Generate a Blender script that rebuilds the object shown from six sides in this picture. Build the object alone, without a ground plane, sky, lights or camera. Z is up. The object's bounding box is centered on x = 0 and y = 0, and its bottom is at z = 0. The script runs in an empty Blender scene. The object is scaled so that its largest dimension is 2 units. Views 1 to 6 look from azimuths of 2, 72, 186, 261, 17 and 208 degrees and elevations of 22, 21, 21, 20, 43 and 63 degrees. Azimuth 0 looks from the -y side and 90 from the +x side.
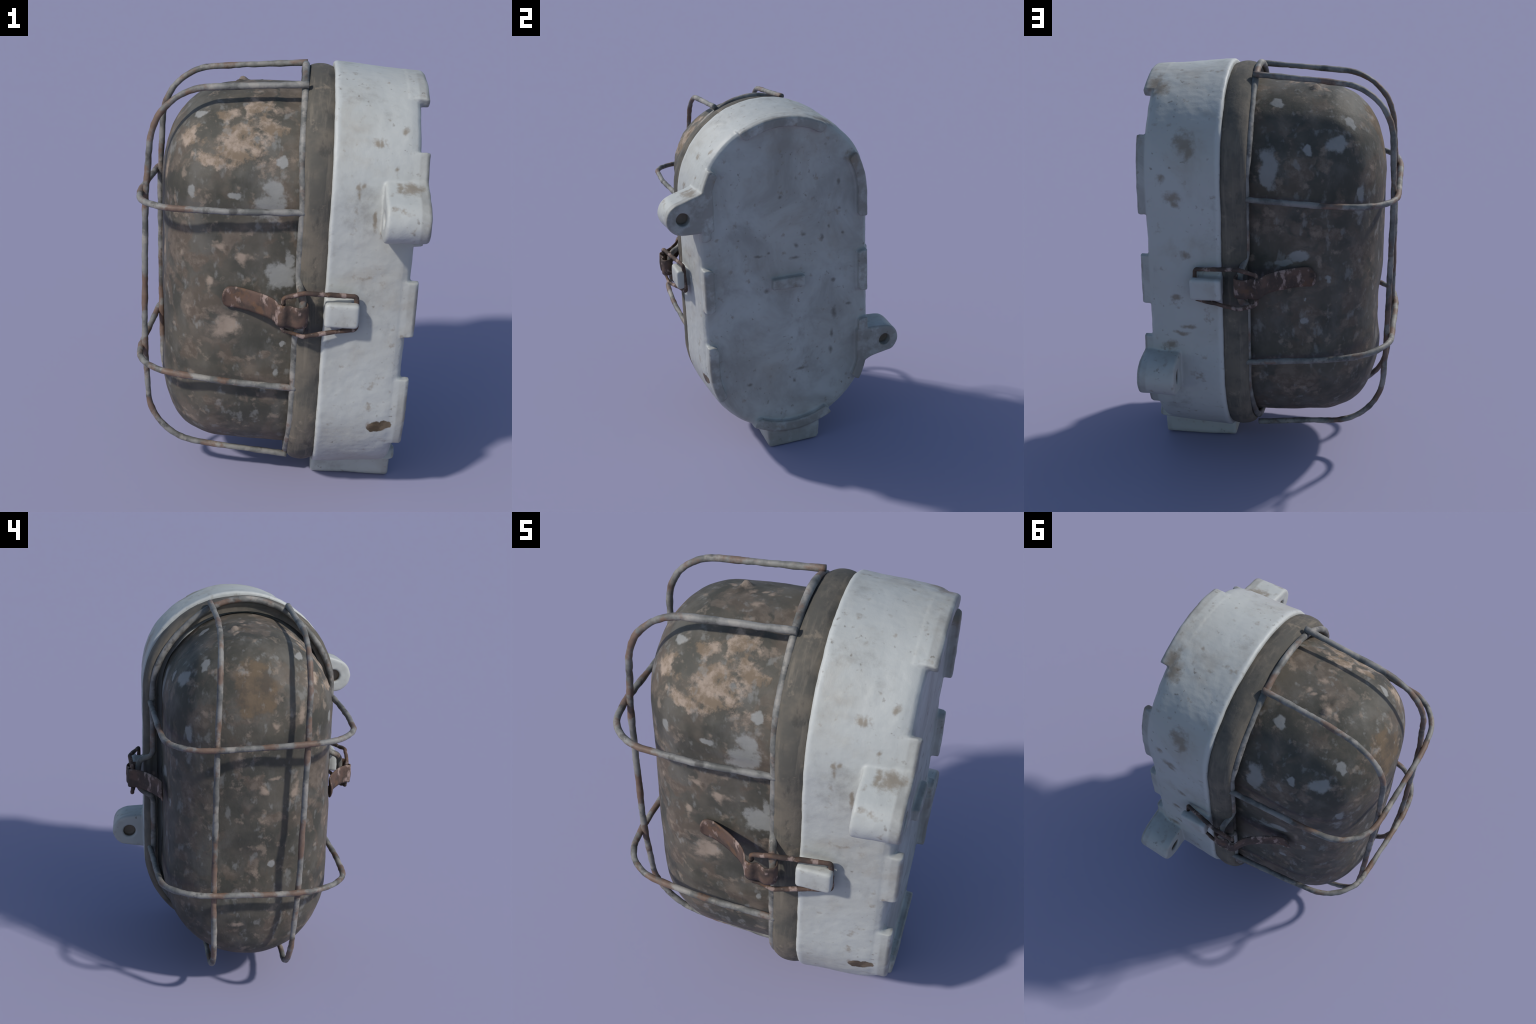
import bpy, bmesh, math, random
import numpy as np
from mathutils import Vector, noise as mnoise

SEED = 7
rng = random.Random(SEED)

# ------------------------------------------------------------------ helpers
def new_mesh(name, verts, faces, smooth=True):
    me = bpy.data.meshes.new(name)
    me.from_pydata([tuple(v) for v in verts], [], [tuple(f) for f in faces])
    me.update()
    if smooth:
        me.polygons.foreach_set("use_smooth", [True] * len(me.polygons))
    return me

def link(name, me, parent=None, mat=None):
    ob = bpy.data.objects.new(name, me)
    bpy.context.scene.collection.objects.link(ob)
    if parent is not None:
        ob.parent = parent
    if mat is not None:
        me.materials.clear()
        me.materials.append(mat)
    return ob

def empty(name, parent=None):
    ob = bpy.data.objects.new(name, None)
    bpy.context.scene.collection.objects.link(ob)
    if parent is not None:
        ob.parent = parent
    return ob

def fix_normals(me):
    bm = bmesh.new(); bm.from_mesh(me)
    bmesh.ops.recalc_face_normals(bm, faces=bm.faces[:])
    bm.to_mesh(me); bm.free()

def fbm(p, scale, octaves=4, seed=0.0):
    return mnoise.fractal(Vector((p[0]*scale+seed, p[1]*scale-seed*1.7, p[2]*scale+seed*.6)), 1.0, 2.0, octaves)

def smoothstep(a, b, x):
    t = min(1.0, max(0.0, (x-a)/(b-a)))          # also works for a > b
    return t*t*(3-2*t)

# a stadium (two half circles joined by straights) in the y-z plane
def stadium(cy, cz, half, R, n_arc=48, n_str=24):
    pts = []
    for i in range(n_arc):                       # upper arc, +y to -y
        a = math.pi*i/n_arc
        pts.append((cy+R*math.cos(a), cz+half+R*math.sin(a)))
    for i in range(n_str):                       # -y side going down
        pts.append((cy-R, cz+half-2*half*i/n_str))
    for i in range(n_arc):
        a = math.pi+math.pi*i/n_arc
        pts.append((cy+R*math.cos(a), cz-half+R*math.sin(a)))
    for i in range(n_str):
        pts.append((cy+R, cz-half+2*half*i/n_str))
    return pts

def smooth_profile(ctrl, n):
    """Catmull-Rom through control points, n samples per span."""
    P = [np.array(c, float) for c in ctrl]
    P = [2*P[0]-P[1]] + P + [2*P[-1]-P[-2]]
    out = []
    for i in range(1, len(P)-2):
        for k in range(n):
            t = k/n
            a, b, c, d = P[i-1], P[i], P[i+1], P[i+2]
            out.append(.5*((2*b)+(c-a)*t+(2*a-5*b+4*c-d)*t*t+(3*b-a-3*c+d)*t**3))
    out.append(P[-2])
    return out

def loft_stadium(profile, cy, cz, half, n_arc=48, n_str=24, cap_ends=(True, True)):
    """profile: list of (x, R).  Rings of equal vertex count joined with quads."""
    verts, faces = [], []
    n = 2*n_arc+2*n_str
    for x, R in profile:
        for y, z in stadium(cy, cz, half, max(R, 1e-4), n_arc, n_str):
            verts.append((x, y, z))
    for k in range(len(profile)-1):
        for i in range(n):
            j = (i+1) % n
            faces.append((k*n+i, k*n+j, (k+1)*n+j, (k+1)*n+i))
    if cap_ends[0]: faces.append(tuple(range(n)))
    if cap_ends[1]: faces.append(tuple(range((len(profile)-1)*n, len(profile)*n)))
    return verts, faces

def fillet_path(corners, radii, step=0.02):
    """polyline with rounded corners -> evenly sampled points (numpy rows)"""
    C = [np.array(c, float) for c in corners]
    pts = [C[0]]
    want = [0.0]*len(C)                  # tangent length every corner asks for
    for i in range(1, len(C)-1):
        r = radii[i-1] if hasattr(radii, "__len__") else radii
        a = C[i-1]-C[i]; b = C[i+1]-C[i]
        ang = math.acos(max(-1, min(1, float(a@b)/(np.linalg.norm(a)*np.linalg.norm(b)))))
        want[i] = r/math.tan(ang/2) if ang < math.pi-1e-3 else 0
    for i in range(1, len(C)-1):
        a = C[i-1]-C[i]; b = C[i+1]-C[i]
        la, lb = np.linalg.norm(a), np.linalg.norm(b)
        a /= la; b /= lb
        ang = math.acos(max(-1, min(1, float(a@b))))
        d = want[i]
        d = min(d, la*.98*d/(d+want[i-1]+1e-9), lb*.98*d/(d+want[i+1]+1e-9))
        p0, p1 = C[i]+a*d, C[i]+b*d
        if d < 1e-5:
            pts.append(C[i]); continue
        rr = d*math.tan(ang/2)
        bis = (a+b)/np.linalg.norm(a+b)
        cen = C[i]+bis*(rr/math.sin(ang/2))
        u, v = p0-cen, p1-cen
        th = math.acos(max(-1, min(1, float(u@v)/(np.linalg.norm(u)*np.linalg.norm(v)))))
        m = max(3, int(th*rr/step*1.5)+2, int(th/.16))
        for k in range(m+1):
            t = k/m
            pts.append(cen+(math.sin((1-t)*th)*u+math.sin(t*th)*v)/math.sin(th))
    pts.append(C[-1])
    out = [pts[0]]
    for p, q in zip(pts[:-1], pts[1:]):
        L = np.linalg.norm(q-p)
        if L < 1e-6: continue
        m = max(1, int(round(L/step)))
        for k in range(1, m+1):
            out.append(p+(q-p)*k/m)
    return out

def tube(path, r, sides=14, closed=False, lump=0.0, seed=0.0, flat_end=True, squash=None):
    """sweep a slightly lumpy circle along a path (parallel-transport frame)"""
    P = [np.array(p, float) for p in path]
    n = len(P)
    T = []
    for i in range(n):
        if closed: t = P[(i+1) % n]-P[i-1]
        else: t = P[min(i+1, n-1)]-P[max(i-1, 0)]
        T.append(t/np.linalg.norm(t))
    ref = np.array([0, 0, 1.0]) if abs(T[0][2]) < .8 else np.array([1.0, 0, 0])
    N = ref-T[0]*(ref@T[0]); N /= np.linalg.norm(N)
    verts, faces = [], []
    for i in range(n):
        N = N-T[i]*(N@T[i]); N /= np.linalg.norm(N)
        B = np.cross(T[i], N)
        for k in range(sides):
            a = 2*math.pi*k/sides
            d = N*math.cos(a)+B*math.sin(a)
            rr = r
            if lump:
                q = P[i]+d*r
                rr = r*(1+lump*fbm(q, 14, 3, seed)+lump*.6*fbm(q, 45, 2, seed+3))
            if not closed and not flat_end and i in (0, n-1):
                rr *= .55
            verts.append(P[i]+d*rr)
    m = n if closed else n-1
    for i in range(m):
        j = (i+1) % n
        for k in range(sides):
            l = (k+1) % sides
            faces.append((i*sides+k, i*sides+l, j*sides+l, j*sides+k))
    if not closed:
        faces.append(tuple(range(sides-1, -1, -1)))
        faces.append(tuple((n-1)*sides+k for k in range(sides)))
    return verts, faces

def prism(profile_yz, x0, x1, chamfer=0.0):
    """extrude a y-z outline along x"""
    n = len(profile_yz)
    v = [(x0, y, z) for y, z in profile_yz]+[(x1, y, z) for y, z in profile_yz]
    f = [tuple(range(n)), tuple(range(2*n-1, n-1, -1))]
    f += [(i, i+n, (i+1) % n+n, (i+1) % n) for i in range(n)]
    me = new_mesh("tmp", v, f, False); fix_normals(me)
    if chamfer:
        bm = bmesh.new(); bm.from_mesh(me)
        bmesh.ops.bevel(bm, geom=[e for e in bm.edges if e.calc_face_angle(0) > .6],
                        offset=chamfer, segments=3, affect='EDGES', profile=.5)
        bm.to_mesh(me); bm.free()
    return me

def box(x0, x1, y0, y1, z0, z1, chamfer):
    return prism([(y0, z0), (y1, z0), (y1, z1), (y0, z1)], x0, x1, chamfer)

def join_meshes(name, meshes):
    bm = bmesh.new()
    for me in meshes:
        bm.from_mesh(me)
    out = bpy.data.meshes.new(name); bm.to_mesh(out); bm.free()
    return out

def apply_modifiers(ob):
    dg = bpy.context.evaluated_depsgraph_get()
    me = bpy.data.meshes.new_from_object(ob.evaluated_get(dg))
    bpy.data.objects.remove(ob, do_unlink=True)
    return me

# ------------------------------------------------------------------ measures
CY, CZ, HALF = -0.008, 1.032, 0.462        # housing outline (stadium)
R_LIP, R_BACK = 0.506, 0.477
X_LIP, X_FACE, X_PAD = 0.222, 0.583, 0.6195
GY, GZ, GHALF = -0.014, 1.027, 0.445       # glass dome outline
HOLE_R = 0.036

# ------------------------------------------------------------------ housing
def outline_path(R, y0z0, y1z1, step=.012):
    """points along the housing stadium (radius R) between two nearby points"""
    S = stadium(CY, CZ, HALF, R, 160, 90)
    n = len(S)
    near = lambda p: min(range(n), key=lambda i: (S[i][0]-p[0])**2+(S[i][1]-p[1])**2)
    i, j = near(y0z0), near(y1z1)
    fwd = (j-i) % n
    idx = [(i+k) % n for k in range(fwd+1)] if fwd <= n/2 else [(i-k) % n for k in range((i-j) % n+1)]
    return [S[k] for k in idx]

def pad_mesh(a, b, width=.050):
    """a raised standing pad along the rim of the back face, ends rounded"""
    outer = outline_path(R_BACK+.001, a, b)
    m = len(outer)
    L = sum(math.dist(outer[i], outer[i+1]) for i in range(m-1))
    v, f = [], []
    s = 0.0
    ring = 8
    for i in range(m):
        if i: s += math.dist(outer[i-1], outer[i])
        e = min(s, L-s)
        rr = .022
        w = width if e > rr else width-rr+math.sqrt(max(0, rr*rr-(rr-e)**2))
        oy, oz = outer[i]
        cz = min(max(oz, CZ-HALF), CZ+HALF)
        d = np.array([oy-CY, oz-cz]); d /= np.linalg.norm(d)
        p_out = np.array([oy, oz]); p_in = p_out-d*w
        c = .006
        sec = [(X_FACE-.05, p_out+d*.006), (X_PAD-.014, p_out+d*.001), (X_PAD-.003, p_out-d*.006),
               (X_PAD, p_out-d*.016), (X_PAD, p_in+d*c), (X_PAD-.003, p_in+d*.001),
               (X_PAD-.012, p_in), (X_FACE-.05, p_in)]
        v += [(x, q[0], q[1]) for x, q in sec]
    for i in range(m-1):
        for k in range(ring):
            l = (k+1) % ring
            f.append((i*ring+k, i*ring+l, (i+1)*ring+l, (i+1)*ring+k))
    f.append(tuple(range(ring))); f.append(tuple((m-1)*ring+k for k in range(ring)))
    me = new_mesh("tmp", v, f, False); fix_normals(me)
    return me

PADS = [((-.227, 1.876), (.232, 1.893)), ((.405, 1.72), (.467, 1.363)), ((.471, 1.158), (.473, .906)),
        ((.467, .735), (.371, .366)), ((.225, .18), (-.230, .18)), ((-.433, .365), (-.479, .716)),
        ((-.482, .915), (-.487, 1.177)), ((-.434, 1.340), (-.40, 1.713))]

def lug_mesh(sign, cy, cz):
    """a triangular ear with a rounded end and a screw hole"""
    r = .0885 if sign < 0 else .086
    prof = []
    for k in range(25):
        a0 = 106 if sign < 0 else 117
        a = math.radians(a0+k*(270-a0)/24)
        prof.append((r*math.cos(a), r*math.sin(a)))
    prof += [(.06, -r-.003), (.17, -r-.006)]+([(.17, .160), (.125, .138), (.085, .122)] if sign < 0 else [(.17, .140), (.125, .118), (.085, .098)])
    flip = -1 if sign > 0 else 1
    prof = [(cy+flip*y, cz+flip*z) for y, z in prof]
    me = prism(prof, .437, X_PAD, .012)
    for v in me.vertices:                                # casting draft: fuller at the front
        k = 1+.10*(X_PAD-v.co.x)/.17
        v.co.y = cy+(v.co.y-cy)*k; v.co.z = cz+(v.co.z-cz)*(1+.6*(k-1))
    ob = bpy.data.objects.new("lug_tmp", me); bpy.context.scene.collection.objects.link(ob)
    # blind from both sides: dirt plugs the middle of the hole
    cut = join_meshes("cut", [new_mesh("c", *tube([(x0, cy, cz), (x0+.05, cy, cz), (x1, cy, cz)], HOLE_R, 32), False)
                              for x0, x1 in ((.38, .475), (.570, .68))])
    fix_normals(cut)
    co = bpy.data.objects.new("cut_tmp", cut); bpy.context.scene.collection.objects.link(co)
    md = ob.modifiers.new("hole", 'BOOLEAN'); md.operation = 'DIFFERENCE'; md.object = co; md.solver = 'EXACT'
    out = apply_modifiers(ob)
    bpy.data.objects.remove(co, do_unlink=True)
    return out

LUGS = [(-1, -.581, 1.485), (1, .575, .576)]
BLOCKS = [(-1, .225, .370, .990, 1.098), (1, .215, .365, .978, 1.085)]   # side, x0, x1, z0, z1

def flank_bulge(x, y, z):
    """the casting is a little fuller on its long sides than at its ends, most towards the back"""
    cz = min(max(z, CZ-HALF), CZ+HALF)
    d = math.hypot(y-CY, z-cz)+1e-9
    w = ((y-CY)/d)**2
    b = .005+.011*smoothstep(.25, .48, x)*(1-.6*smoothstep(.53, .60, x))
    if y > 0 and z > cz:                              # the upper +y shoulder swells most
        w += 1.1*(2*(y-CY)*(z-cz)/d**2)**2
    return b*w*(1 if y > 0 else -.35)

def build_housing():
    prof = [(.150, .40), (X_LIP+.004, .44), (X_LIP, .470), (X_LIP, R_LIP-.010), (X_LIP+.004, R_LIP-.003), (X_LIP+.012, R_LIP),
            (.30, R_LIP-.005), (.42, R_LIP-.015), (.52, R_LIP-.023), (X_FACE-.042, R_BACK+.003),
            (X_FACE-.018, R_BACK-.005), (X_FACE-.005, R_BACK-.018), (X_FACE, R_BACK-.036)]
    v, f = loft_stadium(prof, CY, CZ, HALF)
    v = [(x, y+flank_bulge(x, y, z), z) for x, y, z in v]
    me = new_mesh("tmp", v, f, False); fix_normals(me)
    parts = [me]
    parts += [pad_mesh(a, b, .064 if b[1] < .2 else .056) for a, b in PADS]
    parts += [lug_mesh(*l) for l in LUGS]
    # foot: cable boss block the lamp stands on
    parts.append(prism([(-.150, 0), (.140, 0), (.156, .02), (.160, .118), (-.168, .118), (-.162, .02)],
                       X_LIP+.004, .609, .012))
    parts.append(prism([(-.160, .08), (.155, .08), (.14, .22), (-.14, .22)], X_LIP+.03, .55, .004))
    # latch catch blocks with a neck behind the outer plate
    for s, x0, x1, z0, z1 in BLOCKS:
        ya, yb = (.535, .577) if s > 0 else (-.580, -.535)
        parts.append(box(x0, x1, ya, yb, z0, z1, .013))
        na, nb = (.46, .55) if s > 0 else (-.55, -.46)
        parts.append(box(x0+.004, x1-.030, na, nb, z0+.006, z1-.006, .004))
    # raised bar in the middle of the back
    parts.append(box(.55, X_FACE+.036, -.100, .092, .998, 1.062, .010))
    me = join_meshes("housing", parts)
    ob = bpy.data.objects.new("housing_tmp", me); bpy.context.scene.collection.objects.link(ob)
    md = ob.modifiers.new("r", 'REMESH'); md.mode = 'VOXEL'; md.voxel_size = .0056; md.use_smooth_shade = True
    sm = ob.modifiers.new("s", 'SMOOTH'); sm.factor = .5; sm.iterations = 2
    me = apply_modifiers(ob)
    # uneven cast surface
    co = np.empty(len(me.vertices)*3); me.vertices.foreach_get("co", co); co = co.reshape(-1, 3)
    no = np.empty(len(me.vertices)*3); me.vertices.foreach_get("normal", no); no = no.reshape(-1, 3)
    for i, p in enumerate(co):
        d = .0030*fbm(p, 5, 3, 2.3)+.0012*fbm(p, 24, 2, 8.1)
        co[i] += no[i]*d
    co[:, 2] = np.maximum(co[:, 2], 0.0)
    me.vertices.foreach_set("co", co.ravel()); me.update()
    return me

def region_of(c):
    """which named piece of the porcelain body a face centre belongs to"""
    x, y, z = c
    cz = min(max(z, CZ-HALF), CZ+HALF)
    d = math.hypot(y-CY, z-cz)
    Rx = R_LIP-(R_LIP-R_BACK)*min(1, max(0, (x-.23)/(X_FACE-.25)))
    for k, (s, ly, lz) in enumerate(LUGS):
        if x > .42 and s*y > 0 and abs(z-lz) < .16 and d > Rx+.014:
            return ("mounting_lug", k)
    for k, (s, x0, x1, z0, z1) in enumerate(BLOCKS):
        if s*y > 0 and z0-.03 < z < z1+.03 and x0-.03 < x < x1+.03 and d > R_LIP+.010:
            return ("latch_catch", k)
    if z < .20 and abs(y) < .2 and d > Rx+.012:
        return ("mounting_foot", 0)
    if x > X_FACE+.008:
        if d < .25:
            return ("centre_bar", 0)
        best = min(range(len(PADS)), key=lambda k: min((y-p[0])**2+(z-p[1])**2 for p in PAD_PTS[k]))
        return ("standing_pad", best)
    return ("shell", 0)

PAD_PTS = [outline_path(R_BACK-.025, a, b)[::6] for a, b in PADS]

def split_by_region(me, parent, mat):
    """separate one smooth surface into named pieces that keep the whole body's normals"""
    nv = len(me.vertices)
    vn = np.empty(nv*3); me.vertices.foreach_get("normal", vn); vn = vn.reshape(-1, 3)
    co = np.empty(nv*3); me.vertices.foreach_get("co", co); co = co.reshape(-1, 3)
    groups = {}
    for p in me.polygons:
        groups.setdefault(region_of(p.center), []).append(tuple(p.vertices))
    shell = None
    out = {}
    for key in sorted(groups):
        faces = groups[key]
        used = sorted({i for f in faces for i in f})
        remap = {g: l for l, g in enumerate(used)}
        m = new_mesh(key[0], co[used], [[remap[i] for i in f] for f in faces])
        m.normals_split_custom_set_from_vertices([tuple(vn[i]) for i in used])
        out[key] = link(key[0], m, parent, mat)
    return out

# ------------------------------------------------------------------ gasket
def build_gasket():
    ctrl = [(.232, .455), (.228, .474), (.216, .484), (.190, .492), (.163, .494), (.135, .490), (.113, .479),
            (.105, .466), (.107, .455), (.111, .445), (.112, .425)]
    prof = smooth_profile(ctrl, 4)
    v, f = loft_stadium(prof, CY-.003, CZ, HALF, 90, 60, (False, False))
    v = np.array(v)
    for i, p in enumerate(v):
        cz = min(max(p[2], CZ-HALF), CZ+HALF)
        d = np.array([0, p[1]-CY, p[2]-cz]); d /= np.linalg.norm(d)
        v[i] = p+d*((.018 if d[1] > 0 else .011)*d[1]**2+.0030*fbm(p, 6, 3, 4.4)+.0015*fbm(p, 22, 2, 9.0))
    me = new_mesh("gasket", v, f); fix_normals(me)
    return me

# ------------------------------------------------------------------ glass dome
CRUST = [((-.177, .075, 1.895), .030, .020), ((-.195, .020, 1.90), .022, .010), ((-.10, .11, 1.89), .018, .009),
         ((-.235, .12, 1.87), .020, .008)]
def build_dome():
    ctrl = [(.150, .432), (.085, .434), (-.02, .433), (-.12, .430), (-.20, .421), (-.28, .406), (-.352, .376), (-.405, .336),
            (-.445, .290), (-.478, .232), (-.502, .162), (-.517, .096), (-.525, .040), (-.528, .0)]
    prof = smooth_profile(ctrl, 7)
    v, f = loft_stadium(prof, GY, GZ, GHALF, 90, 84, (False, False))
    me = new_mesh("glass_dome", v, f)
    bm = bmesh.new(); bm.from_mesh(me)
    bmesh.ops.remove_doubles(bm, verts=bm.verts[:], dist=.0008)
    bmesh.ops.recalc_face_normals(bm, faces=bm.faces[:])
    bm.to_mesh(me); bm.free()
    me.polygons.foreach_set("use_smooth", [True]*len(me.polygons))
    n = len(me.vertices)
    co = np.empty(n*3); me.vertices.foreach_get("co", co); co = co.reshape(-1, 3)
    no = np.empty(n*3); me.vertices.foreach_get("normal", no); no = no.reshape(-1, 3)
    for i, p in enumerate(co):
        d = .0035*fbm(p, 3.5, 3, 1.1)+.0012*fbm(p, 16, 3, 5.5)
        # waist: the long flanks are drawn in, the front face is hollow towards the bottom
        up = smoothstep(.95, 1.15, p[2])*(1-smoothstep(1.45, 1.70, p[2]))
        mid = smoothstep(.40 if no[i][1] > 0 else .22, .70 if no[i][1] > 0 else .50, p[2])*(1-smoothstep(1.45, 1.70, p[2]))
        near = smoothstep(-.30, -.15, p[0])
        d -= .014*max(mid*near, .8*up)*no[i][1]**2
        d -= .009*(2*no[i][1]*no[i][2])**2*near
        d -= .008*near*smoothstep(.3, .1, p[2])*no[i][2]**2
        co[i][0] += .018*smoothstep(-.44, -.51, p[0])*smoothstep(.50, .68, p[2])*smoothstep(.98, .80, p[2])*smoothstep(.22, .08, abs(p[1]))
        d += .009*smoothstep(-.32, -.44, p[0])*smoothstep(.42, .25, p[2])
        if no[i][1] < 0:
            d -= .010*no[i][1]**2*smoothstep(-.25, -.38, p[0])*smoothstep(.25, .42, p[2])*smoothstep(.85, .65, p[2])
        p = co[i]
        # dried mud cake on the upper -y flank
        q = ((p[0]+.20)/.22, (p[1]+.40)/.25, (p[2]-1.63)/.17)
        m = 1-smoothstep(.5, 1.1, math.sqrt(q[0]**2+q[1]**2+q[2]**2))
        if m > 0:
            d += m*(-.004+.008*max(0, fbm(p, 12, 4, 3.7)+.1))
        for c, rad, h in CRUST:
            e = math.dist(p, c)+.012*fbm(p, 30, 2, 2.0)
            if e < rad:
                d += h*(1-smoothstep(.15*rad, rad, e))
        if p[0] > .06 and p[0] < .10:                 # crumbly lower edge
            d += .006*max(0, fbm(p, 20, 2, 6.6))
        co[i] = p+no[i]*d
    me.vertices.foreach_set("co", co.ravel()); me.update()
    return me

# ------------------------------------------------------------------ wire cage
WIRE_R, RING_R = .0142, .0155
def ring_path():
    cy, cz, half, R, x = -.018, 1.035, .462, .472, .098
    pts = []
    for k in range(61):
        a = math.pi*k/60
        pts.append((x, cy+R*math.cos(a), cz+half+R*math.sin(a)))
    jog = lambda s: [(x, cy+s*R, 1.32), (x, cy+s*R, 1.158), (.116, cy+s*(R+.072), 1.118), (.126, cy+s*(R+.082), 1.035),
                     (.116, cy+s*(R+.072), .960), (x, cy+s*R, .918), (x, cy+s*R, .75)]
    left = [pts[-1]]+jog(-1)
    down = []
    for k in range(61):
        a = math.pi+math.pi*k/60
        down.append((x, cy+R*math.cos(a), cz-half+R*math.sin(a)))
    right = list(reversed(jog(1)))
    L = fillet_path(left+[down[0]], .05, .016)
    Rr = fillet_path([down[-1]]+right+[pts[0]], .05, .016)
    P = list(map(np.array, pts[:-1]))+L[:-1]+list(map(np.array, down[:-1]))+Rr[:-1]
    for p in P:                                       # pressed deeper into the gasket along the flanks
        p[0] += .012*smoothstep(1.75, 1.45, p[2])*smoothstep(.20, .50, p[2])
        zc = min(max(p[2], cz-half), cz+half)
        q = np.array([0, p[1]-cy, p[2]-zc])
        if abs(q[2]) > 1e-6:                          # shoulders of the hand-bent ring are drawn in
            q /= np.linalg.norm(q)
            p -= q*(.016*(2*q[1]*q[2])**2+(.008 if q[2] < 0 else -.014*q[2]**2)*q[2]**2)
    return P

CAGE = [
    # upright hoops
    ([(.112, -.241, 1.946), (-.298, -.239, 1.916), (-.538, -.238, 1.898), (-.578, -.232, 1.403), (-.585, -.217, .700),
      (-.559, -.187, .187), (-.252, -.206, .159), (.105, -.213, .130)], [1, .275, 2, 2, .262, 1]),
    ([(.108, .159, 1.964), (-.201, .154, 1.940), (-.543, .174, 1.903), (-.568, .192, 1.400), (-.559, .197, .621),
      (-.538, .185, .162), (-.130, .184, .141), (.099, .175, .114)], [1, .265, 2, 2, .283, 1]),
    # cross hoops
    ([(.122, -.493, 1.467), (-.204, -.505, 1.459), (-.568, -.475, 1.454), (-.603, -.216, 1.438), (-.590, .190, 1.414),
      (-.582, .414, 1.411), (-.247, .443, 1.419), (.115, .465, 1.447)], [1.5, .213, 1, 1, .222, 1.5]),
    ([(.123, -.494, .649), (-.203, -.495, .667), (-.577, -.465, .695), (-.606, -.204, .672), (-.586, .189, .667),
      (-.572, .430, .680), (-.278, .451, .639), (.118, .473, .618)], [1.5, .217, 1, 1, .229, 1.5]),
]

# ------------------------------------------------------------------ latches
def build_lever(sign, dz):
    """bent sheet-metal lever, profile in x-y swept over its width in z"""
    ctrl = [(-.214, .438), (-.190, .433), (-.155, .438), (-.08, .476), (-.01, .527), (.016, .560), (.030, .588), (.052, .597),
            (.072, .588), (.088, .588), (.112, .600), (.140, .594), (.153, .575), (.148, .553), (.132, .545)]
    line = smooth_profile(ctrl, 5)
    n = len(line); th = .0085
    v, f = [], []
    W = 9
    for i, p in enumerate(line):
        t = line[min(i+1, n-1)]-line[max(i-1, 0)]; t /= np.linalg.norm(t)
        nr = np.array([-t[1], t[0]])
        s = i/(n-1)
        hw = .049
        if p[0] < -.18 and s < .3:                      # rounded finger tip
            hw *= math.sqrt(max(.05, 1-((-.18-p[0])/.036)**2))
        if s > .62: hw = .047
        for side in (1, -1):
            for k in range(W):
                u = -1+2*k/(W-1)
                q = p+nr*side*th*.5*(1-.45*abs(u)**6)
                zz = 1.040+dz+u*hw+.006*math.sin(s*7)
                P = np.array([q[0], sign*q[1]-.010, zz])
                P += np.array([.4, sign*.9, .3])*.0035*fbm(P, 18, 3, sign*2.0+5)
                v.append(P)
    for i in range(n-1):
        a, b = i*2*W, (i+1)*2*W
        loop = list(range(W))+list(range(2*W-1, W-1, -1))
        for k in range(2*W):
            l = (k+1) % (2*W)
            f.append((a+loop[k], a+loop[l], b+loop[l], b+loop[k]))
    loop = list(range(W))+list(range(2*W-1, W-1, -1))
    f.append(tuple(loop)); f.append(tuple((n-1)*2*W+k for k in reversed(loop)))
    me = new_mesh("latch_lever", v, f); fix_normals(me)
    return me

def build_bail(sign, dz, x_far):
    y = lambda q: sign*q-.010
    pts = [(.050, y(.572), 1.085+dz), (.050, y(.576), 1.118+dz), (.140, y(.585), 1.148+dz), (x_far, y(.530), 1.120+dz),
           (x_far+.008, y(.524), .968+dz), (.24, y(.553), .957+dz), (.138, y(.574), .943+dz), (.050, y(.576), .972+dz),
           (.050, y(.572), 1.005+dz)]
    path = fillet_path(pts, [.018, .04, .016, .016, .06, .04, .018], .01)
    v, f = tube(path, .0100, 12, False, .28, sign*3.1)
    me = new_mesh("latch_bail", v, f); fix_normals(me)
    return me
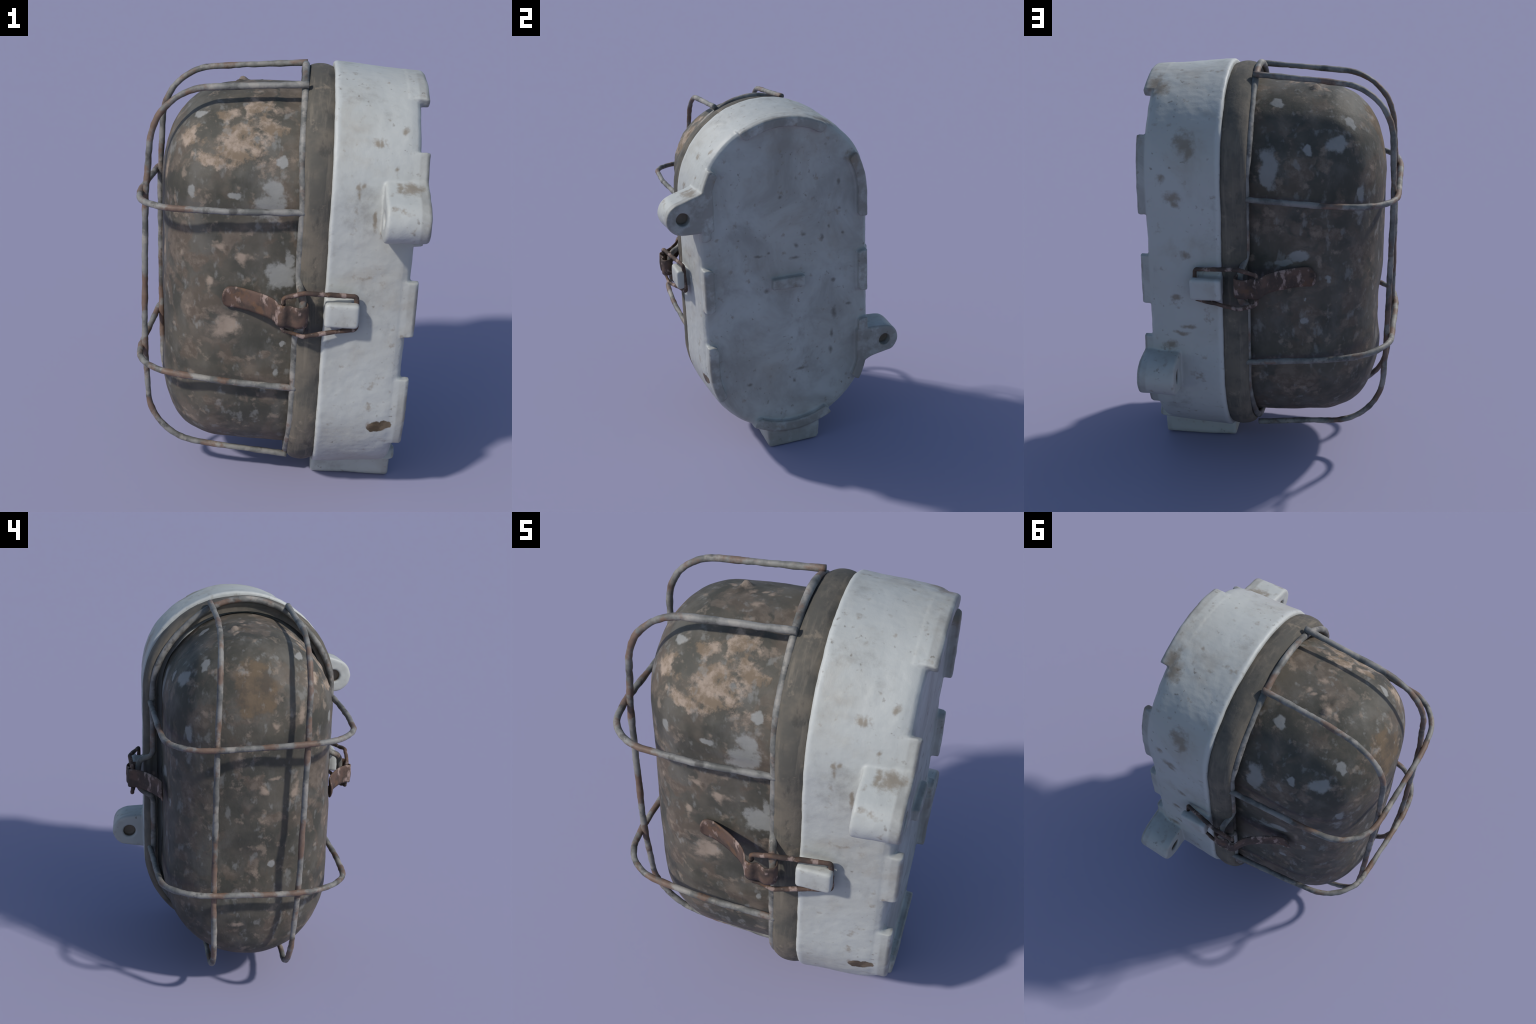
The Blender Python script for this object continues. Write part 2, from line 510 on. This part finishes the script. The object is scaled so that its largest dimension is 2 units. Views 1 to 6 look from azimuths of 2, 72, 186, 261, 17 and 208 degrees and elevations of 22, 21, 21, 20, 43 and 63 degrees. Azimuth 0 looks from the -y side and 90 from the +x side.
# ------------------------------------------------------------------ materials
class Nodes:
    """tiny builder for procedural node materials; everything runs on Object coordinates"""
    def __init__(self, name, rough=.65, spec=.3):
        self.m = bpy.data.materials.new(name); self.m.use_nodes = True
        self.t = self.m.node_tree
        self.bsdf = self.t.nodes["Principled BSDF"]
        self.bsdf.inputs["Roughness"].default_value = rough
        self.bsdf.inputs["Specular IOR Level"].default_value = spec
        self.pos = self.t.nodes.new("ShaderNodeTexCoord").outputs["Object"]
    def _in(self, sock, v):
        if isinstance(v, bpy.types.NodeSocket): self.t.links.new(v, sock)
        elif v is not None: sock.default_value = v
    def math(self, op, a, b=None, clamp=False):
        n = self.t.nodes.new("ShaderNodeMath"); n.operation = op; n.use_clamp = clamp
        self._in(n.inputs[0], a); self._in(n.inputs[1], b)
        return n.outputs[0]
    def vmath(self, op, a, b=None):
        n = self.t.nodes.new("ShaderNodeVectorMath"); n.operation = op
        self._in(n.inputs[0], a); self._in(n.inputs[1], b)
        return n.outputs["Value"] if op == 'LENGTH' else n.outputs["Vector"]
    def noise(self, scale, detail=4, rough=.55, offset=(0, 0, 0), stretch=(1, 1, 1), vec=None, color=False, distort=0.0):
        mp = self.t.nodes.new("ShaderNodeMapping")
        self._in(mp.inputs["Vector"], vec or self.pos)
        mp.inputs["Location"].default_value = offset; mp.inputs["Scale"].default_value = stretch
        n = self.t.nodes.new("ShaderNodeTexNoise")
        n.inputs["Scale"].default_value = scale; n.inputs["Detail"].default_value = detail
        n.inputs["Roughness"].default_value = rough; n.inputs["Distortion"].default_value = distort
        self.t.links.new(mp.outputs[0], n.inputs["Vector"])
        return n.outputs["Color" if color else "Fac"]
    def warp(self, scale, amp, offset=(0, 0, 0), detail=3):
        c = self.noise(scale, detail, .55, offset, color=True)
        c = self.vmath('SUBTRACT', c, (.5, .5, .5))
        n = self.t.nodes.new("ShaderNodeVectorMath"); n.operation = 'SCALE'
        self._in(n.inputs[0], c); n.inputs["Scale"].default_value = amp
        return self.vmath('ADD', self.pos, n.outputs["Vector"])
    def step(self, v, lo, hi):
        n = self.t.nodes.new("ShaderNodeMapRange"); n.interpolation_type = 'SMOOTHSTEP'
        self._in(n.inputs["Value"], v)
        n.inputs["From Min"].default_value = lo; n.inputs["From Max"].default_value = hi
        return n.outputs["Result"]
    def mix(self, f, a, b):
        n = self.t.nodes.new("ShaderNodeMix"); n.data_type = 'RGBA'
        self._in(n.inputs["Factor"], f)
        c = lambda v: (*v, 1.0) if isinstance(v, tuple) and len(v) == 3 else v
        self._in(n.inputs["A"] if False else n.inputs[6], c(a)); self._in(n.inputs[7], c(b))
        return n.outputs[2]
    def blobs(self, spots, vec):
        """spots: (centre, radii) -> 1 in the middle, 0 on the ellipsoid, negative outside; union of all"""
        out = None
        for c, r in spots:
            q = self.vmath('SUBTRACT', vec, c)
            q = self.vmath('DIVIDE', q, r)
            v = self.math('SUBTRACT', 1.0, self.vmath('LENGTH', q))
            out = v if out is None else self.math('MAXIMUM', out, v)
        return out
    def rough_blobs(self, spots, vec, noise, amount, lo, hi):
        b = self.blobs(spots, vec)
        k = self.math('MULTIPLY', self.math('SUBTRACT', noise, .5), amount)
        return self.step(self.math('ADD', b, k), lo, hi)
    def bump(self, h, strength, dist):
        n = self.t.nodes.new("ShaderNodeBump")
        n.inputs["Strength"].default_value = strength; n.inputs["Distance"].default_value = dist
        self._in(n.inputs["Height"], h)
        self.t.links.new(n.outputs[0], self.bsdf.inputs["Normal"])
    def finish(self, col):
        self._in(self.bsdf.inputs["Base Color"], col)
        return self.m

def porcelain_material():
    n = Nodes("stained_white_porcelain", .50, .35)
    wv = n.warp(9, .05)
    fine = n.noise(34, 5, .6)
    mid = n.noise(11, 5, .6, (3, 1, 2))
    col = n.mix(n.step(n.noise(2.6, 3, .5, (7, 2, 1)), .36, .66), (.388, .398, .382), (.368, .370, .346))
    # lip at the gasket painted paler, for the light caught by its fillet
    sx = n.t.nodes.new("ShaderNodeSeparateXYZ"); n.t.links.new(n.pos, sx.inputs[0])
    # warm dusty veil, soft clouds
    veil = n.step(n.noise(4.2, 6, .62, (1, 5, 9), distort=.4), .50, .70)
    col = n.mix(n.math('MULTIPLY', veil, .50), col, (.300, .276, .235))
    grime = n.step(n.noise(6.5, 6, .65, (11, 3, 4), (.8, 1, .7)), .55, .74)
    col = n.mix(n.math('MULTIPLY', grime, .45), col, (.180, .170, .150))
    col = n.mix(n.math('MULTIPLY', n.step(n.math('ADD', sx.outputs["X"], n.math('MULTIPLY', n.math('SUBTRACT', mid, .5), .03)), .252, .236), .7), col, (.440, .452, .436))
    # dirt film on the back wall (the side that lay against damp masonry)
    back = n.step(sx.outputs["X"], .570, .582)
    film = n.step(n.noise(3.3, 7, .62, (2, 8, 5), distort=.6), .36, .72)
    col = n.mix(n.math('MULTIPLY', n.math('MULTIPLY', back, film), .58), col, (.175, .165, .146))
    pads = n.step(sx.outputs["X"], .600, .612)
    col = n.mix(n.math('MULTIPLY', n.math('MULTIPLY', pads, n.step(mid, .38, .58)), .60), col, (.165, .150, .128))
    # soft stains in their places
    soft = [((.391, .46, 1.70), (.055, .10, .070)), ((.370, .47, 1.665), (.035, .10, .055)), ((.441, .50, 1.457), (.050, .10, .040)),
            ((.428, .50, 1.425), (.026, .10, .026)), ((.499, .49, 1.546), (.030, .10, .024)), ((.399, .50, 1.17), (.030, .10, .022)),
            ((.447, .50, .959), (.030, .10, .022)), ((.397, .50, .808), (.050, .10, .018)), ((.430, .50, .770), (.050, .10, .014)),
            ((.560, .215, 1.925), (.045, .10, .05)), ((.530, .25, 1.91), (.05, .08, .045)), ((.482, .50, .706), (.045, .04, .03)),
            ((.396, -.43, 1.756), (.024, .10, .018)), ((.416, -.42, 1.755), (.016, .10, .020)), ((.333, -.50, 1.589), (.016, .10, .022)),
            ((.335, -.50, 1.560), (.012, .10, .024)), ((.487, -.467, 1.662), (.013, .10, .015)), ((.358, -.50, 1.595), (.013, .10, .018)),
            ((.515, -.39, 1.796), (.016, .10, .014)), ((.545, -.53, 1.60), (.060, .07, .022)),
            ((.49, -.53, 1.605), (.02, .06, .014)), ((.411, -.504, 1.45), (.014, .10, .060)), ((.605, .38, 1.70), (.06, .06, .05))]
    m = n.rough_blobs(soft, wv, fine, 1.7, -.12, .80)
    col = n.mix(n.math('MULTIPLY', m, .78), col, n.mix(mid, (.150, .118, .080), (.205, .165, .118)))
    # pin specks: dark scale spots, densest on the back
    sp = n.noise(40, 2, .5, (4, 4, 4))
    few = n.step(n.noise(5, 3, .5, (9, 9, 1)), .42, .62)
    s1 = n.math('MULTIPLY', n.step(sp, .645, .76), few)
    col = n.mix(n.math('MULTIPLY', s1, .62), col, (.120, .098, .072))
    s2 = n.step(n.noise(19, 3, .55, (6, 2, 8)), .61, .78)
    col = n.mix(n.math('MULTIPLY', s2, .6), col, (.190, .150, .105))
    dark = [((.587, .052, 1.238), (.05, .016, .018)), ((.587, .045, 1.163), (.05, .034, .011)), ((.587, -.034, 1.525), (.05, .013, .014)),
            ((.587, .308, 1.571), (.05, .013, .020)), ((.587, .206, 1.263), (.05, .012, .030)), ((.587, .250, 1.32), (.05, .011, .016)),
            ((.587, .36, .828), (.05, .018, .010)), ((.587, .272, .79), (.05, .020, .050)), ((.587, .255, .66), (.05, .014, .030)),
            ((.587, .247, .557), (.05, .013, .034)), ((.587, .018, .40), (.05, .014, .018)), ((.587, -.25, .423), (.05, .020, .012)),
            ((.587, -.17, 1.20), (.05, .030, .012)), ((.587, -.11, 1.21), (.05, .010, .010)), ((.587, .27, .995), (.05, .016, .014)),
            ((.587, -.13, .99), (.05, .020, .016)), ((.587, .06, .47), (.05, .040, .012)), ((.587, .31, 1.42), (.05, .012, .014)),
            ((.587, .10, 1.29), (.05, .022, .014)), ((.587, .33, 1.27), (.05, .012, .012))]
    m = n.rough_blobs(dark, n.warp(24, .022, (5, 1, 1)), fine, 1.2, -.25, .95)
    col = n.mix(n.math('MULTIPLY', m, .68), col, (.085, .070, .052))
    # chipped spot down to the brown body, with a crisp edge
    chip = [((.498, -.488, .474), (.050, .10, .034)), ((.528, -.488, .484), (.036, .10, .026)), ((.476, -.488, .466), (.028, .10, .024))]
    m = n.rough_blobs(chip, n.warp(30, .020, (2, 2, 7)), fine, .7, .04, .26)
    col = n.mix(m, col, n.mix(n.step(mid, .42, .6), (.060, .042, .022), (.130, .096, .058)))
    rim = [((.455, -.488, .480), (.014, .10, .024))]
    col = n.mix(n.math('MULTIPLY', n.rough_blobs(rim, wv, fine, .8, .0, .8), .5), col, (.20, .15, .11))
    # rust run inside the screw holes
    hol = [((.47, -.581, 1.485), (.06, .046, .046)), ((.575, -.581, 1.485), (.035, .042, .042)),
           ((.47, .575, .576), (.06, .046, .046)), ((.575, .575, .576), (.035, .042, .042))]
    inside = n.math('MULTIPLY', n.step(n.blobs(hol, n.pos), .10, .22), n.step(n.math('ABSOLUTE', n.math('SUBTRACT', sx.outputs["X"], .528)), .088, .078))
    col = n.mix(n.math('MULTIPLY', inside, .85), col, n.mix(fine, (.075, .058, .040), (.16, .105, .06)))
    n.bump(n.math('ADD', n.math('MULTIPLY', fine, .5), n.noise(90, 3, .6)), .12, .006)
    return n.finish(col)

def gasket_material():
    n = Nodes("dusty_rubber", .8, .25)
    col = n.mix(n.step(n.noise(5, 5, .6), .40, .62), (.080, .075, .064), (.132, .114, .090))
    run = n.noise(7, 5, .6, (1, 3, 2), (5.5, 1, .55))
    col = n.mix(n.math('MULTIPLY', n.step(run, .50, .68), .6), col, (.165, .142, .112))
    col = n.mix(n.math('MULTIPLY', n.step(n.noise(8, 5, .65, (6, 1, 7), (2, 1, 1)), .56, .70), .55), col, (.036, .035, .033))
    col = n.mix(n.math('MULTIPLY', n.step(n.noise(19, 4, .6, (2, 9, 3)), .60, .74), .6), col, (.225, .185, .140))
    n.bump(n.noise(45, 4, .6), .22, .008)
    return n.finish(col)

def glass_material():
    n = Nodes("grimy_lamp_glass", .62, .22)
    wv = n.warp(8, .10)
    ws = n.warp(20, .035, (3, 7, 1))
    fine = n.noise(30, 5, .62)
    mid = n.noise(13, 5, .6, (4, 1, 6))
    sx = n.t.nodes.new("ShaderNodeSeparateXYZ"); n.t.links.new(n.pos, sx.inputs[0])
    col = n.mix(n.step(n.noise(4.5, 5, .6), .38, .64), (.055, .053, .044), (.092, .082, .066))
    # thin grey haze with brushed look
    haze = n.step(n.noise(7, 5, .62, (8, 3, 2), (1, 1, .6)), .46, .68)
    col = n.mix(n.math('MULTIPLY', haze, .55), col, (.130, .122, .108))
    # brown soil blotches, warped
    soil = n.step(n.noise(5.5, 6, .58, (2, 6, 3), vec=wv, distort=.8), .49, .60)
    wet = n.step(n.noise(3, 2, .5, (5, 5, 2)), .30, .50)
    col = n.mix(n.math('MULTIPLY', n.math('MULTIPLY', soil, wet), .72), col, n.mix(n.step(mid, .4, .62), (.098, .077, .059), (.155, .124, .098)))
    # named soil patches
    brown = [((-.398, -.35, 1.29), (.045, .10, .070)), ((-.325, -.39, 1.195), (.060, .10, .060)), ((-.359, -.385, .757), (.055, .10, .085)),
             ((-.18, -.424, .755), (.13, .10, .022)), ((-.021, -.433, .777), (.035, .10, .022)), ((-.24, -.42, .505), (.10, .12, .05)),
             ((-.32, -.40, .95), (.06, .10, .05)), ((-.244, .37, 1.60), (.040, .10, .055)), ((-.16, .39, 1.55), (.075, .10, .030)),
             ((-.10, .40, 1.60), (.05, .10, .03)), ((-.29, .37, 1.255), (.10, .10, .035)), ((-.20, .40, 1.29), (.05, .10, .04)),
             ((-.13, .40, .50), (.15, .12, .045)), ((-.36, .35, .79), (.07, .12, .045)), ((-.22, .40, .86), (.06, .10, .03)),
             ((-.52, -.07, 1.04), (.12, .075, .045)), ((-.52, -.01, 1.22), (.12, .060, .045)), ((-.51, .0, .79), (.12, .055, .08)),
             ((-.48, -.09, .45), (.12, .04, .06)), ((-.53, -.26, 1.10), (.15, .05, .09)), ((-.49, .10, .42), (.12, .06, .04)),
             ((.03, .40, 1.30), (.05, .10, .06)), ((-.40, .30, 1.10), (.08, .10, .10)), ((-.2, -.22, .20), (.24, .20, .12)), ((-.2, .22, .20), (.24, .20, .12)), ((-.36, .0, .20), (.14, .20, .10))]
    m = n.rough_blobs(brown, wv, mid, 3.0, .02, .46)
    col = n.mix(n.math('MULTIPLY', m, .80), col, n.mix(n.step(fine, .40, .62), (.100, .078, .060), (.155, .124, .098)))
    # big brown disc high on the front
    m = n.rough_blobs([((-.475, .005, 1.675), (.16, .112, .150))], n.warp(7, .07, (1, 1, 5)), mid, 1.1, -.02, .28)
    col = n.mix(n.math('MULTIPLY', m, .85), col, n.mix(n.step(mid, .40, .62), (.085, .069, .053), (.138, .101, .066)))
    # dried pinkish mud cake on the -y shoulder
    mud = [((-.17, -.35, 1.715), (.155, .16, .100)), ((-.385, -.27, 1.715), (.050, .10, .050)), ((-.27, -.37, 1.635), (.090, .12, .045)),
           ((-.04, -.32, 1.77), (.070, .12, .040)), ((-.10, -.23, 1.83), (.08, .07, .05)), ((-.23, -.22, 1.80), (.07, .07, .03))]
    grit = n.math('MULTIPLY', n.math('ADD', mid, n.noise(21, 5, .65, (9, 2, 6))), .5)
    m1 = n.rough_blobs(mud, wv, grit, 4.6, -.02, .58)
    tone = n.mix(n.step(n.noise(17, 5, .62, (3, 3, 9)), .38, .62), (.180, .136, .096), (.330, .262, .208))
    col = n.mix(n.math('MULTIPLY', m1, .92), col, tone)
    # pale dry crumbs and flakes
    crumbs = [((-.123, -.43, 1.229), (.034, .08, .028)), ((-.236, -.415, 1.255), (.038, .08, .026)), ((-.198, -.424, .90), (.060, .08, .048)),
              ((-.526, -.042, 1.192), (.10, .036, .024)), ((-.526, -.10, 1.25), (.10, .040, .012)), ((-.518, -.095, 1.506), (.10, .028, .026)),
              ((-.515, -.20, 1.18), (.12, .030, .050)), ((-.180, .077, 1.90), (.042, .036, .06)), ((-.14, .037, 1.90), (.024, .014, .04)),
              ((-.058, .024, 1.905), (.016, .026, .04)), ((-.09, .042, 1.90), (.018, .012, .04)), ((-.235, .06, 1.88), (.018, .020, .04)),
              ((-.09, -.06, 1.90), (.03, .03, .04)), ((-.49, .08, .477), (.10, .040, .022)), ((-.28, -.40, 1.10), (.022, .08, .022)),
              ((-.45, -.22, 1.55), (.05, .03, .06))]
    m2 = n.rough_blobs(crumbs, wv, grit, 3.2, -.15, .75)
    m2 = n.math('MAXIMUM', m2, n.math('MULTIPLY', n.step(n.noise(14, 4, .58, (1, 9, 4)), .57, .70), .55))
    col = n.mix(n.math('MULTIPLY', m2, .88), col, n.mix(mid, (.215, .162, .125), (.345, .280, .225)))
    # whitish paint smears and scraped spots
    smear = [((-.025, -.432, 1.475), (.080, .08, .070)), ((-.020, -.432, 1.530), (.045, .08, .060)), ((.033, -.434, 1.160), (.060, .08, .075)),
             ((.062, -.434, 1.235), (.022, .08, .050)), ((-.362, -.376, 1.499), (.022, .08, .030)), ((.017, -.403, 1.648), (.026, .08, .030)),
             ((-.174, -.425, 1.505), (.040, .08, .018)), ((.034, -.434, .691), (.016, .08, .026)), ((.05, -.434, .83), (.018, .08, .018)),
             ((.005, .39, 1.580), (.052, .08, .125)), ((-.300, .325, 1.684), (.052, .08, .044)), ((-.001, .205, 1.838), (.026, .030, .05)),
             ((-.41, .312, 1.441), (.022, .06, .040)), ((-.13, .402, 1.150), (.060, .08, .028)), ((-.357, .236, 1.752), (.036, .026, .05)),
             ((-.05, .40, 1.12), (.05, .08, .022)), ((-.269, .39, 1.038), (.014, .08, .020)), ((-.161, .398, .935), (.010, .08, .012)),
             ((-.154, .398, .814), (.024, .08, .022)), ((-.50, -.091, .791), (.08, .016, .020)), ((-.17, .36, 1.66), (.024, .08, .026)),
             ((-.47, .215, .924), (.08, .010, .012)), ((-.36, -.22, 1.80), (.05, .03, .02)), ((-.40, .27, 1.33), (.03, .06, .05))]
    m3 = n.rough_blobs(smear, n.warp(13, .06, (3, 7, 1), 4), mid, 2.0, -.06, .38)
    m3 = n.math('MAXIMUM', m3, n.math('MULTIPLY', n.step(n.noise(21, 3, .55, (7, 5, 2), (1, 1, .65)), .57, .71), .48))
    col = n.mix(n.math('MULTIPLY', m3, .88), col, n.mix(mid, (.195, .196, .188), (.285, .284, .272)))
    n.bump(n.math('ADD', n.math('ADD', n.math('MULTIPLY', m1, .9), n.math('MULTIPLY', m2, .7)), n.math('ADD', n.math('MULTIPLY', mid, .5), fine)), .30, .006)
    rr = n.math('ADD', .60, n.math('MULTIPLY', n.math('MAXIMUM', m, n.math('MAXIMUM', m1, m2)), .35))
    n._in(n.bsdf.inputs["Roughness"], rr)
    return n.finish(col)

def wire_material():
    n = Nodes("rusting_galvanised_wire", .6, .4)
    col = n.mix(n.step(n.noise(9, 4, .6), .38, .60), (.100, .100, .092), (.200, .194, .180))
    col = n.mix(n.math('MULTIPLY', n.step(n.noise(12, 4, .6, (3, 1, 1)), .52, .64), .6), col, (.300, .275, .240))
    sx = n.t.nodes.new("ShaderNodeSeparateXYZ"); n.t.links.new(n.pos, sx.inputs[0])
    # rust collects on the exposed front bars
    front = n.step(n.math('MULTIPLY', sx.outputs["X"], -1), -.05, .52)
    r = n.math('ADD', n.noise(6.5, 5, .62, (8, 2, 5)), n.math('MULTIPLY', front, .085))
    col = n.mix(n.math('MULTIPLY', n.step(r, .55, .66), .80), col, n.mix(n.noise(30, 3), (.090, .054, .036), (.190, .108, .070)))
    d = n.step(n.noise(14, 4, .6, (2, 7, 7)), .57, .68)
    col = n.mix(n.math('MULTIPLY', d, .7), col, (.052, .048, .043))
    n.bump(n.noise(60, 4, .6), .35, .004)
    return n.finish(col)

def rust_material():
    n = Nodes("rusty_steel", .75, .3)
    col = n.mix(n.step(n.noise(13, 5, .6), .40, .62), (.052, .037, .030), (.098, .061, .046))
    col = n.mix(n.math('MULTIPLY', n.step(n.noise(10, 4, .6, (5, 2, 2)), .56, .66), .7), col, (.118, .065, .036))
    col = n.mix(n.math('MULTIPLY', n.step(n.noise(19, 4, .6, (1, 8, 3), (1.3, 1, .7)), .525, .64), .85), col, (.290, .215, .185))
    n.bump(n.noise(55, 4, .6), .4, .004)
    return n.finish(col)

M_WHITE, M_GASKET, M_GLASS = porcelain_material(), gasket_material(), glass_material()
M_WIRE, M_RUST = wire_material(), rust_material()

# ------------------------------------------------------------------ assembly
lamp = empty("bulkhead_lamp")
lamp["label"] = "weathered oval wall lamp, white housing, dirty glass, rusty wire cage"
lamp["category"] = "wall lamp"

housing = empty("housing", lamp)
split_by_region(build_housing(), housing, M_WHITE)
link("gasket", build_gasket(), lamp, M_GASKET)
link("glass_dome", build_dome(), lamp, M_GLASS)

cage = empty("wire_cage", lamp)
ring = new_mesh("frame_ring", *tube(ring_path(), RING_R, 16, True, .13, 1.0)); fix_normals(ring)
link("frame_ring", ring, cage, M_WIRE)
for k, (c, r) in enumerate(CAGE):
    w = new_mesh("cage_wire", *tube(fillet_path(c, r, .014), WIRE_R, 14, False, .17, 4.0+k)); fix_normals(w)
    link("cage_wire", w, cage, M_WIRE)

for sign, dz, xf in ((-1, .004, .356), (1, -.004, .346)):
    latch = empty("latch", lamp)
    link("latch_lever", build_lever(sign, dz+(.004 if sign < 0 else .020)), latch, M_RUST)
    link("latch_bail", build_bail(sign, dz, xf), latch, M_RUST)
